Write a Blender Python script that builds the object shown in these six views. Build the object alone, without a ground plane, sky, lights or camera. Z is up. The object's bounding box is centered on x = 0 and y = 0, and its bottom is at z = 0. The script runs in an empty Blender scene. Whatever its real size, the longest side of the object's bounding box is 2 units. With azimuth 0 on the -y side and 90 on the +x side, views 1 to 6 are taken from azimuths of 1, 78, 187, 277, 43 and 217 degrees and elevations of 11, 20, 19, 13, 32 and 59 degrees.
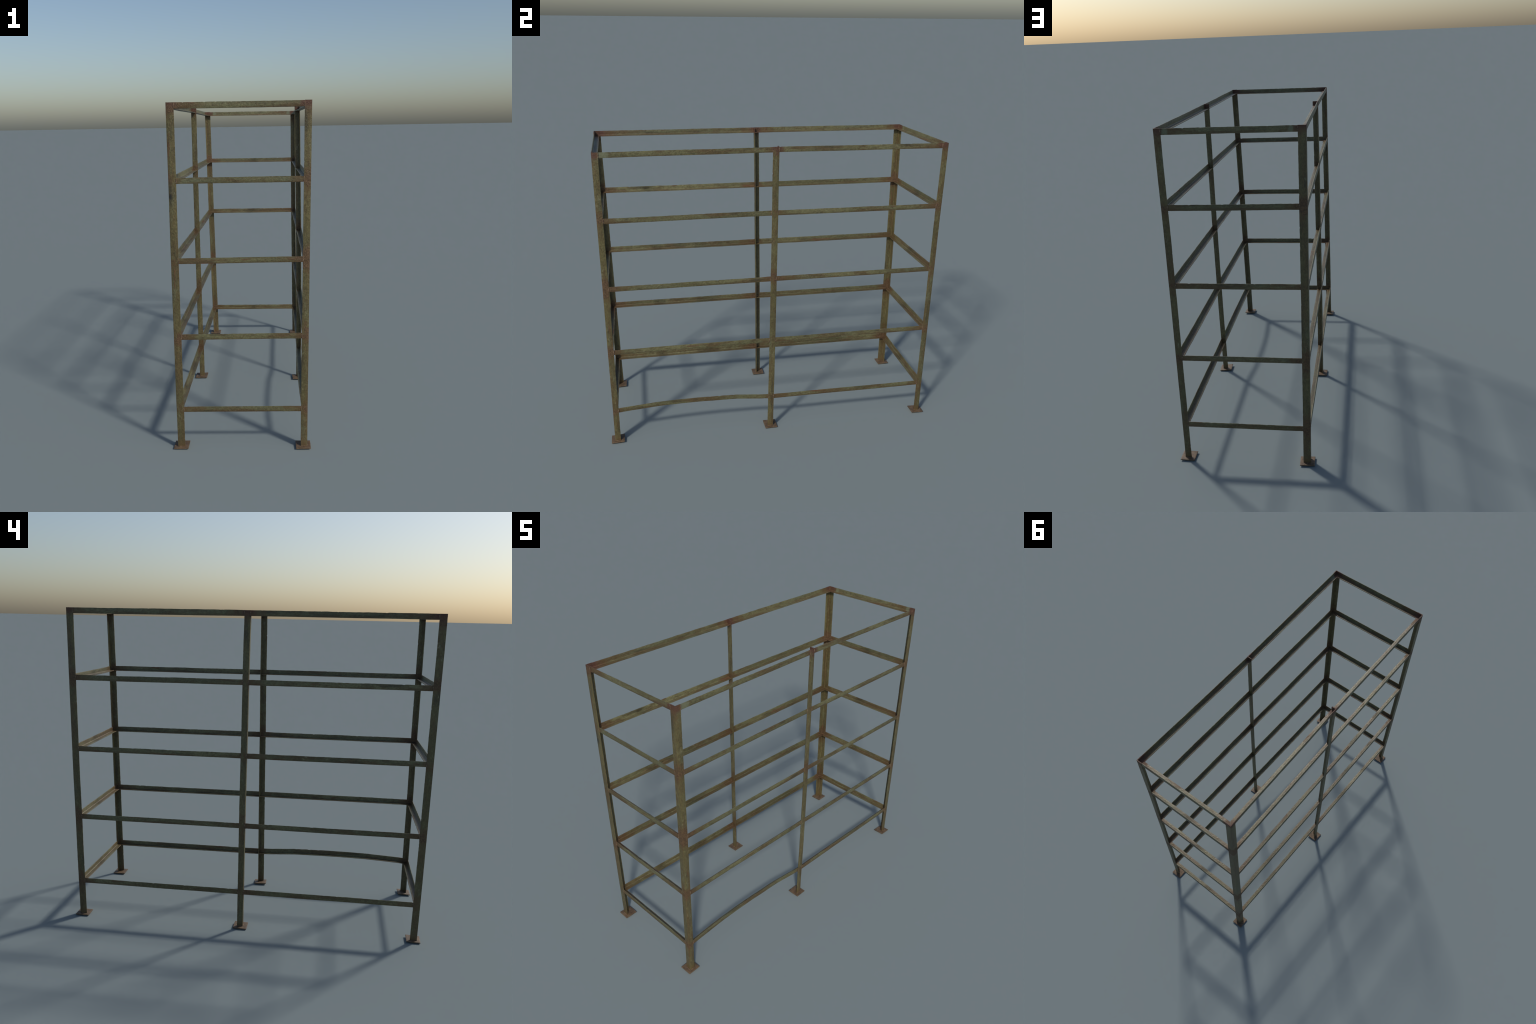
"""Weathered shelf frame: six angle-iron posts on small rusty foot plates, five levels of
angle-iron rails whose horizontal legs point inward at the bottom of the rail, weld beads
at every joint.  The whole frame is slightly twisted and one low rail is bent."""
import bpy, bmesh, math, random
from mathutils import Vector, noise

random.seed(11)

# ------------------------------------------------------------------ dimensions (metres)
TOP = 1.7685                                 # top of the posts
LEVELS = [1.7680, 1.4140, 1.0190, 0.6240, 0.2305]   # upper edge of the rails
POST_T = 0.0046                  # angle iron of the posts
RAIL_LEG, RAIL_T = 0.0292, 0.0037            # angle iron of the rails
RECESS = 0.0007                              # rails sit this much behind the post faces

# outer corner line of every post: (x, y) at the foot, (x, y) at the top, height offset of its joints
CORNERS = {
    "front_left":  ((-0.3535, -0.9730), (-0.3416, -0.9930), +0.0010),
    "front_right": ((0.3253, -0.9783), (0.3486, -0.9721), +0.0035),
    "back_right":  ((0.3507, 0.9708), (0.3431, 0.9911), -0.0030),
    "back_left":   ((-0.3257, 0.9782), (-0.3450, 0.9761), -0.0030),
    "mid_right":   ((0.3390, -0.0052), (0.3352, 0.0122), +0.0025),
    "mid_left":    ((-0.3405, 0.0046), (-0.3382, -0.0106), +0.0002),
}
BOW = {   # how far each post bulges (x, y) off the straight line at half height
    "front_left": (-0.0010, -0.0009), "front_right": (-0.0009, -0.0002), "back_right": (-0.0012, -0.0015),
    "back_left": (-0.0012, 0.0027), "mid_right": (0.0045, 0.0010), "mid_left": (-0.0032, 0.0026),
}
LEG_WIDTH = {   # the left-hand posts are cut from a heavier angle than the right-hand ones
    "front_left": (0.0381, 0.0381), "front_right": (0.0344, 0.0338), "back_right": (0.0329, 0.0340),
    "back_left": (0.0376, 0.0385), "mid_right": (0.0356, 0.0312), "mid_left": (0.0326, 0.0327),
}
LEGS = {   # directions of the two legs of each post
    "front_left":  ((1, 0, 0), (0, 1, 0)),
    "front_right": ((-1, 0, 0), (0, 1, 0)),
    "back_right":  ((-1, 0, 0), (0, -1, 0)),
    "back_left":   ((1, 0, 0), (0, -1, 0)),
    "mid_right":   ((0, -1, 0), (-1, 0, 0)),
    "mid_left":    ((0, 1, 0), (1, 0, 0)),
}
PLATES = {  # centre x, y, height of the upper face, turn in degrees, tilt along x / y
    "front_right": (0.3045, -0.9610, 0.0100, 0.3, 0.00, 0.045),
    "front_left":  (-0.3345, -0.9530, 0.0085, -1.2, 0.01, 0.05),
    "back_right":  (0.3340, 0.9550, 0.0075, -1.0, 0.02, -0.02),
    "back_left":   (-0.3085, 0.9610, 0.0070, 0.8, 0.00, 0.02),
    "mid_right":   (0.3205, -0.0200, 0.0075, 2.0, -0.05, -0.02),
    "mid_left":    (-0.3285, 0.0185, 0.0080, -1.5, 0.03, 0.03),
}
PLATE, PLATE_T = 0.0770, 0.0050


def post_xy(name, z):
    foot, top, _ = CORNERS[name]
    k = z / TOP
    w = 4.0 * k * (1.0 - k)
    bx, by = BOW[name]
    return Vector((foot[0] + (top[0] - foot[0]) * k + bx * w, foot[1] + (top[1] - foot[1]) * k + by * w, z))


# ------------------------------------------------------------------ materials
def nt_new(name):
    m = bpy.data.materials.new(name)
    m.use_nodes = True
    nt = m.node_tree
    nt.nodes.clear()
    return m, nt


class G:
    """tiny helper to write node graphs as expressions"""
    def __init__(self, nt):
        self.nt = nt

    def node(self, kind, **kw):
        n = self.nt.nodes.new(kind)
        for k, v in kw.items():
            setattr(n, k, v)
        return n

    def link(self, a, b):
        self.nt.links.new(a, b)

    def put(self, sock, v):
        if isinstance(v, bpy.types.NodeSocket):
            self.link(v, sock)
        else:
            sock.default_value = v

    def math(self, op, a, b=0.0, c=0.0, clamp=False):
        n = self.node("ShaderNodeMath", operation=op, use_clamp=clamp)
        for s, v in zip(n.inputs, (a, b, c)):
            self.put(s, v)
        return n.outputs[0]

    def ramp(self, v, lo, hi, a=0.0, b=1.0):
        n = self.node("ShaderNodeMapRange", interpolation_type="SMOOTHSTEP")
        self.put(n.inputs[0], v)
        for s, x in zip(n.inputs[1:5], (lo, hi, a, b)):
            s.default_value = x
        return n.outputs[0]

    def mix(self, f, a, b, mode="MIX"):
        n = self.node("ShaderNodeMix", data_type="RGBA", blend_type=mode)
        self.put(n.inputs[0], f)
        for s, v in ((n.inputs[6], a), (n.inputs[7], b)):
            self.put(s, v if isinstance(v, bpy.types.NodeSocket) else (*v, 1.0))
        return n.outputs[2]

    def noise(self, vec, scale, detail=4.0, rough=0.55, dist=0.0):
        n = self.node("ShaderNodeTexNoise")
        self.link(vec, n.inputs["Vector"])
        n.inputs["Scale"].default_value = scale
        n.inputs["Detail"].default_value = detail
        n.inputs["Roughness"].default_value = rough
        n.inputs["Distortion"].default_value = dist
        return n.outputs[0]

    def stretch(self, vec, sc, loc=(0, 0, 0)):
        n = self.node("ShaderNodeMapping")
        self.link(vec, n.inputs[0])
        n.inputs["Location"].default_value = loc
        n.inputs["Scale"].default_value = sc
        return n.outputs[0]


def painted_steel(name, axis):
    """olive paint, faded and stained, rusting at the welded joints; axis = run of the bar"""
    m, nt = nt_new(name)
    g = G(nt)
    co = g.node("ShaderNodeTexCoord").outputs["Object"]
    along = [1.0, 1.0, 1.0]
    along["xyz".index(axis)] = 0.16
    st = g.stretch(co, along)
    fine = [1.0, 1.0, 1.0]
    fine["xyz".index(axis)] = 0.45
    sf = g.stretch(co, fine)
    sep = g.node("ShaderNodeSeparateXYZ")
    g.link(co, sep.inputs[0])
    X, Y, Z = sep.outputs

    # paint: olive with greyer-green and yellower drifts
    broad = g.noise(st, 9.0, 5, 0.6)
    if axis == "z":
        col = g.mix(g.ramp(broad, 0.36, 0.64), (0.089, 0.077, 0.032), (0.128, 0.110, 0.045))
    else:
        col = g.mix(g.ramp(broad, 0.36, 0.64), (0.102, 0.098, 0.047), (0.152, 0.144, 0.070))
    grey = g.noise(g.stretch(co, along, (3, 7, 1)), 22.0, 4, 0.6)
    col = g.mix(g.ramp(grey, 0.52, 0.70, 0.0, 0.75), col, (0.112, 0.118, 0.067))
    # brown stain drifting along the bars
    stain = g.noise(g.stretch(co, along, (11, 2, 5)), 26.0, 5, 0.62, 0.4)
    col = g.mix(g.ramp(stain, 0.48, 0.64, 0.0, 0.8 if axis != "z" else 0.6), col, (0.096, 0.060, 0.026))
    # dark soot-like drifts
    soot = g.noise(g.stretch(co, along, (1, 13, 9)), 30.0, 4, 0.6)
    col = g.mix(g.ramp(soot, 0.57, 0.70, 0.0, 0.75), col, (0.046, 0.040, 0.022))
    # pale worn flecks
    worn = g.noise(g.stretch(co, fine, (5, 5, 2)), 75.0, 3, 0.6)
    zone = g.noise(g.stretch(co, (1, 1, 1), (2, 8, 4)), 7.0, 2, 0.5)
    flk = g.math("MULTIPLY", g.ramp(worn, 0.58, 0.70), g.ramp(zone, 0.50, 0.66))
    col = g.mix(g.math("MULTIPLY", flk, 0.8), col, (0.20, 0.19, 0.115))
    # mid-size mottling and crisp dark specks
    mot = g.noise(g.stretch(co, fine, (9, 3, 6)), 48.0, 6, 0.7, 0.6)
    col = g.mix(g.ramp(mot, 0.50, 0.60, 0.0, 0.55), col, (0.082, 0.058, 0.026))
    col = g.mix(g.ramp(mot, 0.44, 0.36, 0.0, 0.45), col, (0.150, 0.148, 0.078))
    speck = g.noise(g.stretch(co, (1, 1, 1), (7, 2, 9)), 230.0, 2, 0.5)
    col = g.mix(g.ramp(speck, 0.645, 0.69, 0.0, 0.7), col, (0.030, 0.026, 0.016))
    grain = g.noise(sf, 170.0, 4, 0.65)
    col = g.mix(0.55, col, g.mix(g.ramp(grain, 0.3, 0.7), (0.30, 0.30, 0.30), (0.72, 0.72, 0.70)), "OVERLAY")

    if axis != "z":
        # grime and rust wash lying in the bottom angle of the rails
        low = None
        for l in LEVELS:
            e = g.math("SUBTRACT", Z, l - RAIL_LEG)
            m_ = g.math("LESS_THAN", g.math("ABSOLUTE", e), 0.0085)
            low = m_ if low is None else g.math("MAXIMUM", low, m_)
        wash = g.noise(g.stretch(co, along, (6, 1, 3)), 40.0, 4, 0.6)
        col = g.mix(g.math("MULTIPLY", low, g.ramp(wash, 0.38, 0.62, 0.05, 0.6)), col, (0.088, 0.056, 0.026))
    # rust that gathers at the joints: distance to the nearest welded corner
    def mind(vals):
        r = vals[0]
        for v in vals[1:]:
            r = g.math("MINIMUM", r, v)
        return r
    dz = mind([g.math("ABSOLUTE", g.math("SUBTRACT", Z, l - 0.014)) for l in LEVELS])
    dx = g.math("ABSOLUTE", g.math("SUBTRACT", g.math("ABSOLUTE", X), 0.328))
    ay = g.math("ABSOLUTE", Y)
    dy = g.math("MINIMUM", g.math("ABSOLUTE", g.math("SUBTRACT", ay, 0.965)), ay)
    d2 = g.math("ADD", g.math("MULTIPLY", dz, dz), g.math("ADD", g.math("MULTIPLY", dx, dx), g.math("MULTIPLY", dy, dy)))
    d = g.math("SQRT", d2)
    rn = g.noise(co, 38.0, 5, 0.65, 0.3)
    wob = g.math("MULTIPLY_ADD", g.math("SUBTRACT", rn, 0.5), 0.16, d)
    big = g.noise(co, 5.3, 2, 0.5)
    wob = g.math("MULTIPLY_ADD", g.math("SUBTRACT", 0.47, big), 0.26, wob)
    reach = 0.110 if axis != "z" else 0.050
    halo = g.ramp(wob, 0.022, reach, 0.7 if axis != "z" else 0.5, 0.0)
    col = g.mix(halo, col, (0.098, 0.056, 0.022))
    core = g.ramp(wob, 0.0, 0.030 if axis != "z" else 0.020, 0.85, 0.0)
    rust = g.mix(g.ramp(g.noise(co, 120.0, 4, 0.6), 0.35, 0.65), (0.066, 0.036, 0.017), (0.128, 0.074, 0.034))
    col = g.mix(core, col, rust)
    # the ends at the very top and at the feet rust redder
    tipn = g.math("MULTIPLY_ADD", g.math("SUBTRACT", rn, 0.5), 0.13, Z)
    tipd = g.math("MULTIPLY", g.ramp(tipn, 1.715, 1.765), g.ramp(d, 0.05, 0.022))
    col = g.mix(g.math("MULTIPLY", tipd, 0.9), col, (0.088, 0.036, 0.022))
    foot = g.ramp(tipn, 0.010, 0.07, 0.65, 0.0)
    col = g.mix(foot, col, (0.112, 0.070, 0.030))
    # free rust islands along the bars
    isl = g.noise(g.stretch(co, along, (21, 4, 17)), 34.0, 4, 0.6)
    ism = g.ramp(isl, 0.625, 0.70, 0.0, 0.8)
    col = g.mix(ism, col, (0.112, 0.052, 0.022))
    # two black smudges high on the left-hand posts
    for p, r in (((-0.338, -0.985, 1.325), 0.011), ((-0.335, -0.012, 1.262), 0.009)):
        dd = g.node("ShaderNodeVectorMath", operation="DISTANCE")
        g.link(g.stretch(co, (1, 1, 0.6), (0, 0, p[2] * 0.4)), dd.inputs[0])
        dd.inputs[1].default_value = p
        dn = g.math("MULTIPLY_ADD", g.math("SUBTRACT", rn, 0.5), 0.012, dd.outputs["Value"])
        col = g.mix(g.ramp(dn, r * 0.5, r, 0.85, 0.0), col, (0.018, 0.020, 0.018))

    # pale worn patches at three ends of the top rails
    for p, r in (((0.347, -0.915, 1.753), 0.034), ((0.290, 0.990, 1.752), 0.020), ((-0.275, 0.978, 1.752), 0.020)):
        dd = g.node("ShaderNodeVectorMath", operation="DISTANCE")
        g.link(co, dd.inputs[0])
        dd.inputs[1].default_value = p
        dn = g.math("MULTIPLY_ADD", g.math("SUBTRACT", rn, 0.5), 0.06, dd.outputs["Value"])
        col = g.mix(g.ramp(dn, r * 0.4, r, 0.75, 0.0), col, (0.165, 0.180, 0.110))

    rusty = g.math("MAXIMUM", core, g.math("MAXIMUM", ism, tipd))
    b = g.node("ShaderNodeBsdfPrincipled")
    g.link(col, b.inputs["Base Color"])
    rg = g.math("MULTIPLY_ADD", rusty, 0.22, g.ramp(grain, 0.25, 0.75, 0.36, 0.52))
    g.link(rg, b.inputs["Roughness"])
    b.inputs["Specular IOR Level"].default_value = 0.5
    pits = g.noise(co, 260.0, 3, 0.6)
    dimple = g.noise(g.stretch(co, (1, 1, 1), (4, 4, 4)), 95.0, 3, 0.6)
    h = g.math("ADD", g.math("MULTIPLY_ADD", dimple, 1.6, grain), g.math("MULTIPLY", pits, g.math("MULTIPLY_ADD", rusty, 1.2, 0.5)))
    bp = g.node("ShaderNodeBump")
    bp.inputs["Strength"].default_value = 0.62
    bp.inputs["Distance"].default_value = 0.0017
    g.link(h, bp.inputs["Height"])
    g.link(bp.outputs[0], b.inputs["Normal"])
    out = g.node("ShaderNodeOutputMaterial")
    g.link(b.outputs[0], out.inputs[0])
    return m


def rusty_steel(name, lo, hi, sc):
    m, nt = nt_new(name)
    g = G(nt)
    co = g.node("ShaderNodeTexCoord").outputs["Object"]
    n1 = g.noise(co, sc, 5, 0.62, 0.3)
    n2 = g.noise(co, sc * 5, 4, 0.65)
    col = g.mix(g.ramp(n1, 0.36, 0.64), lo, hi)
    col = g.mix(0.5, col, g.mix(g.ramp(n2, 0.3, 0.7), (0.28, 0.28, 0.28), (0.75, 0.73, 0.7)), "OVERLAY")
    n3 = g.noise(g.stretch(co, (1, 1, 1), (3, 1, 2)), sc * 1.7, 4, 0.65, 0.5)
    col = g.mix(g.ramp(n3, 0.56, 0.68, 0.0, 0.7), col, [c * k for c, k in zip(hi, (1.15, 0.92, 0.66))])
    col = g.mix(g.ramp(n3, 0.43, 0.33, 0.0, 0.6), col, [c * 0.55 for c in lo])
    b = g.node("ShaderNodeBsdfPrincipled")
    g.link(col, b.inputs["Base Color"])
    g.link(g.ramp(n2, 0.3, 0.7, 0.52, 0.72), b.inputs["Roughness"])
    bp = g.node("ShaderNodeBump")
    bp.inputs["Strength"].default_value = 0.6
    bp.inputs["Distance"].default_value = 0.0018
    g.link(g.math("ADD", n1, n2), bp.inputs["Height"])
    g.link(bp.outputs[0], b.inputs["Normal"])
    out = g.node("ShaderNodeOutputMaterial")
    g.link(b.outputs[0], out.inputs[0])
    return m


PAINT = {a: painted_steel("weathered_olive_paint_" + a, a) for a in "xyz"}
PLATE_RUST = rusty_steel("brown_rust", (0.082, 0.052, 0.029), (0.138, 0.092, 0.052), 45.0)
WELD_RUST = rusty_steel("weld_rust", (0.058, 0.032, 0.018), (0.205, 0.140, 0.088), 220.0)


# ------------------------------------------------------------------ geometry helpers
def new_object(name, verts, faces, material, parent):
    me = bpy.data.meshes.new(name)
    me.from_pydata(verts, [], faces)
    bm = bmesh.new()
    bm.from_mesh(me)
    bmesh.ops.recalc_face_normals(bm, faces=bm.faces)
    bm.to_mesh(me)
    bm.free()
    me.shade_smooth()
    me.set_sharp_from_angle(angle=math.radians(38))
    me.materials.append(material)
    ob = bpy.data.objects.new(name, me)
    bpy.context.scene.collection.objects.link(ob)
    ob.parent = parent
    return ob


def angle_section(la, lb, t):
    """outline of a rolled angle: sharp heel, inner fillet, rounded toes; (a, b) in leg axes"""
    r, f, toe = 0.0010, 0.0040, t * 0.45
    pts = []

    def arc(cx, cy, rad, a0, a1, n=3):
        for i in range(n + 1):
            a = math.radians(a0 + (a1 - a0) * i / n)
            pts.append((cx + rad * math.cos(a), cy + rad * math.sin(a)))
    arc(r, r, r, 180, 270, 2)                       # heel
    pts.append((la * 0.55, 0.0))
    pts.append((la - 0.0006, 0.0))
    pts.append((la, 0.0006))
    arc(la - toe, t - toe, toe, 0, 90, 3)           # toe of the first leg
    pts.append((la * 0.55, t))
    arc(t + f, t + f, f, 270, 180, 4)               # inner fillet
    pts.append((t, lb * 0.55))
    arc(t - toe, lb - toe, toe, 0, 90, 3)           # toe of the second leg
    pts.append((0.0006, lb))
    pts.append((0.0, lb - 0.0006))
    pts.append((0.0, lb * 0.55))
    return pts


def angle_bar(name, axis, start, end, a_dir, b_dir, legs, t, parent, seed,
              mitre=(False, False), bend=None, rough=0.0009, step=0.006):
    """angle iron from start to end (heel line); a_dir, b_dir are the leg directions"""
    A, B = Vector(a_dir), Vector(b_dir)
    S, E_ = Vector(start), Vector(end)
    L = (E_ - S).length
    D = (E_ - S).normalized()
    la, lb = legs
    sec = angle_section(la, lb, t)
    n = max(4, int(L / step))
    verts, faces = [], []
    k = len(sec)
    for i in range(n + 1):
        u = i / n
        s = u * L
        damp = min(1.0, 14.0 * min(u, 1 - u))
        o1 = noise.noise(Vector((s * 3.0, seed * 7.1, 0.3))) * 0.0011 * damp
        o2 = noise.noise(Vector((s * 3.0, seed * 7.1, 9.3))) * 0.0011 * damp
        ea = (noise.noise(Vector((s * 14, seed * 3.7, 1.7))) + 0.7 * noise.noise(Vector((s * 45, seed * 3.7, 5.1)))) * rough
        eb = (noise.noise(Vector((s * 14, seed * 3.7, 31.7))) + 0.7 * noise.noise(Vector((s * 45, seed * 3.7, 35.1)))) * rough
        nick_a = max(0.0, noise.noise(Vector((s * 70, seed, 61.0))) - 0.35) * -0.006
        nick_b = max(0.0, noise.noise(Vector((s * 70, seed, 71.0))) - 0.35) * -0.006
        off = bend(u) if bend else Vector((0, 0, 0))
        base = S + D * s + off
        for a, b in sec:
            ka, kb = (a / la) ** 2, (b / lb) ** 2
            dent = noise.noise(Vector((s * 30, a * 40 + seed * 5, b * 40))) * 0.00035
            p = base + A * (a + o1 + (ea + nick_a) * ka + dent * (1 - ka)) + B * (b + o2 + (eb + nick_b) * kb + dent * (1 - kb))
            if mitre[0]:
                p += D * (max(a - 0.0012, 0.0) * max(0.0, 1 - s / 0.06))
            if mitre[1]:
                p -= D * (max(a - 0.0012, 0.0) * max(0.0, 1 - (L - s) / 0.06))
            verts.append(p)
    for i in range(n):
        for j in range(k):
            q = (j + 1) % k
            faces.append((i * k + j, i * k + q, (i + 1) * k + q, (i + 1) * k + j))
    faces.append(tuple(range(k)))
    faces.append(tuple(range(n * k, n * k + k)))
    return new_object(name, verts, faces, PAINT[axis], parent)


# ------------------------------------------------------------------ the frame
rack = bpy.data.objects.new("shelf_frame", None)
bpy.context.scene.collection.objects.link(rack)
rack["label"] = "tall open shelf frame of rusty olive painted angle iron"
rack["category"] = "shelf rack"

# posts
for i, name in enumerate(CORNERS):
    a, b = LEGS[name]
    dz = CORNERS[name][2]
    foot, head = post_xy(name, 0.0045), post_xy(name, TOP + dz)
    angle_bar("post", "z", foot, head, a, b, LEG_WIDTH[name], POST_T, rack, 3.0 + i, rough=0.0006,
              bend=lambda u, b=BOW[name]: Vector((b[0], b[1], 0.0)) * (4.0 * u * (1.0 - u)))


def corner_point(name, level, inward):
    """heel of a rail of the given level at a post"""
    p = post_xy(name, LEVELS[level] - RAIL_LEG + CORNERS[name][2] * (0.6 + 0.1 * (4 - level)))
    return p + Vector(inward) * RECESS + Vector((0, 0, 0.0005 if inward[0] else 0.0))


def rail(p, q, inward, axis, mitre, seed, bend=None, seg=None):
    return angle_bar("rail", axis, p, q, inward, (0, 0, 1), (RAIL_LEG, RAIL_LEG), RAIL_T, rack, seed,
                     mitre=mitre, bend=bend)


def low_bend(u):
    """the bent low rail on the right: bulges upward and a little inward"""
    knots = [(0, 0), (0.12, 0.40), (0.28, 0.88), (0.42, 1.0), (0.56, 0.98), (0.76, 0.83), (0.91, 0.30), (1, 0)]
    w = 0.0
    for (u0, w0), (u1, w1) in zip(knots, knots[1:]):
        if u0 <= u <= u1 + 1e-6:
            w = w0 + (w1 - w0) * (u - u0) / (u1 - u0)
    w += 0.03 * noise.noise(Vector((u * 9.0, 2.2, 0.0))) * min(1.0, 12 * min(u, 1 - u))
    return Vector((-0.009 * w, 0.0, 0.0200 * w))


seed = 40.0
for lv in range(5):
    # end rails (front and back), mitred into both corner posts
    for l, r, inw in (("front_left", "front_right", (0, 1, 0)), ("back_left", "back_right", (0, -1, 0))):
        p = corner_point(l, lv, inw) + Vector((0.0024, 0, 0))
        q = corner_point(r, lv, inw) - Vector((0.0024, 0, 0))
        rail(p, q, inw, "x", (True, True), seed)
        seed += 1.37
    # side rails, two per side, butting against the middle post
    for f, m, bk, inw in (("front_right", "mid_right", "back_right", (-1, 0, 0)),
                          ("front_left", "mid_left", "back_left", (1, 0, 0))):
        sy = 1 if m == "mid_right" else -1
        p = corner_point(f, lv, inw) + Vector((0, 0.0024, 0))
        c = corner_point(m, lv, inw)
        q = corner_point(bk, lv, inw) - Vector((0, 0.0024, 0))
        yc = c.y - sy * POST_T * 0.5
        # rails stay on the straight line between posts; stop inside the middle post's web
        rail(p, Vector((c.x, yc - 0.0008, c.z)), inw, "y", (True, False), seed,
             bend=low_bend if (lv == 4 and m == "mid_right") else None)
        rail(Vector((c.x, yc + 0.0008, c.z)), q, inw, "y", (False, True), seed + 0.61)
        seed += 1.37


# ------------------------------------------------------------------ foot plates
def foot_plate(name):
    x, y, z, turn, tx, ty = PLATES[name]
    bm = bmesh.new()
    bmesh.ops.create_cube(bm, size=1.0)
    bmesh.ops.scale(bm, vec=(PLATE, PLATE, PLATE_T), verts=bm.verts)
    bmesh.ops.subdivide_edges(bm, edges=[e for e in bm.edges if e.calc_length() > 0.02], cuts=9, use_grid_fill=True)
    border = [e for e in bm.edges if len(e.link_faces) == 2 and e.calc_face_angle(0) > 0.5]
    bmesh.ops.bevel(bm, geom=border, offset=0.0008, segments=2, affect="EDGES", profile=0.5)
    s = x * 5 + y * 3
    ca, sa = math.cos(math.radians(turn)), math.sin(math.radians(turn))
    for v in bm.verts:
        c = v.co.copy()
        w = noise.noise(Vector((c.x * 14 + s, c.y * 14, s))) * 0.0006 + noise.noise(Vector((c.x * 60 + s, c.y * 60, c.z * 60))) * 0.00035
        edge = 1 + noise.noise(Vector((c.x * 40, c.y * 40, s + 4))) * 0.014
        c.x, c.y = c.x * edge, c.y * edge
        zz = c.z + w + c.x * tx + c.y * ty
        v.co = Vector((x + ca * c.x - sa * c.y, y + sa * c.x + ca * c.y, max(0.0, z - PLATE_T / 2 + zz)))
    me = bpy.data.meshes.new("foot_plate")
    bm.to_mesh(me)
    bm.free()
    me.shade_smooth()
    me.set_sharp_from_angle(angle=math.radians(50))
    me.materials.append(PLATE_RUST)
    ob = bpy.data.objects.new("foot_plate", me)
    bpy.context.scene.collection.objects.link(ob)
    ob.parent = rack


for name in PLATES:
    foot_plate(name)


# ------------------------------------------------------------------ weld beads
def bead_mesh(idx, length, radius):
    """lumpy strand along local z, flattened; several puddles in a row"""
    rings, sides = 22, 9
    verts, faces = [], []
    for i in range(rings + 1):
        u = i / rings
        cap = math.sqrt(max(0.0, 1 - (2 * u - 1) ** 6)) + 0.02
        puddle = 0.72 + 0.38 * abs(math.sin(u * math.pi * (4 + idx % 3) + idx))
        for j in range(sides):
            a = 2 * math.pi * j / sides
            lump = 1 + 0.55 * noise.noise(Vector((math.cos(a) * 1.3 + idx * 9, math.sin(a) * 1.3, u * 9)))
            r = radius * cap * puddle * lump
            sway = noise.noise(Vector((u * 5, idx * 3.3, 0.5))) * radius * 0.8
            verts.append((r * math.cos(a) + sway, 0.55 * r * math.sin(a), (u - 0.5) * length))
    for i in range(rings):
        for j in range(sides):
            q = (j + 1) % sides
            faces.append((i * sides + j, i * sides + q, (i + 1) * sides + q, (i + 1) * sides + j))
    faces.append(tuple(range(sides)))
    faces.append(tuple(range(rings * sides, rings * sides + sides)))
    me = bpy.data.meshes.new("weld_bead")
    me.from_pydata(verts, [], faces)
    bm = bmesh.new()
    bm.from_mesh(me)
    bmesh.ops.recalc_face_normals(bm, faces=bm.faces)
    bm.to_mesh(me)
    bm.free()
    me.shade_smooth()
    me.materials.append(WELD_RUST)
    return me


SEAMS = [bead_mesh(i, RAIL_LEG * 0.96, 0.0027) for i in range(4)]
FOOT_SEAMS = [bead_mesh(i + 5, 0.034, 0.0024) for i in range(3)]
rng = random.Random(5)


def place_bead(me, loc, x_dir, z_dir):
    ob = bpy.data.objects.new("weld_bead", me)
    bpy.context.scene.collection.objects.link(ob)
    ob.parent = rack
    X, Z = Vector(x_dir).normalized(), Vector(z_dir).normalized()
    Y = Z.cross(X)
    from mathutils import Matrix
    M = Matrix((X, Y, Z)).transposed().to_4x4()
    M.translation = loc
    ob.matrix_world = M
    return ob


for lv in range(5):
    for name in CORNERS:
        a, b = (Vector(v) for v in LEGS[name])
        zc = LEVELS[lv] - RAIL_LEG / 2 + CORNERS[name][2] * 0.8
        heel = post_xy(name, zc)
        la, lb = LEG_WIDTH[name]
        if name.startswith("mid"):
            seams = [(heel + a * la, a, -b), (heel, a, -b)]
        else:
            seams = [(heel + a * la, a, -b), (heel + b * lb, b, -a)]
        for loc, run, out in seams:
            flip = rng.choice((-1, 1))
            place_bead(rng.choice(SEAMS), loc - out * 0.0004, run * flip, (0, 0, flip * (1 if run.cross(out).z >= 0 else -1) or 1))

for name in CORNERS:
    a, b = (Vector(v) for v in LEGS[name])
    heel = post_xy(name, PLATES[name][2] + 0.0004)
    place_bead(rng.choice(FOOT_SEAMS), heel + a * LEG_WIDTH[name][0] / 2 - b * 0.0008, b, a)
    place_bead(rng.choice(FOOT_SEAMS), heel + b * LEG_WIDTH[name][1] / 2 - a * 0.0008, a, b)
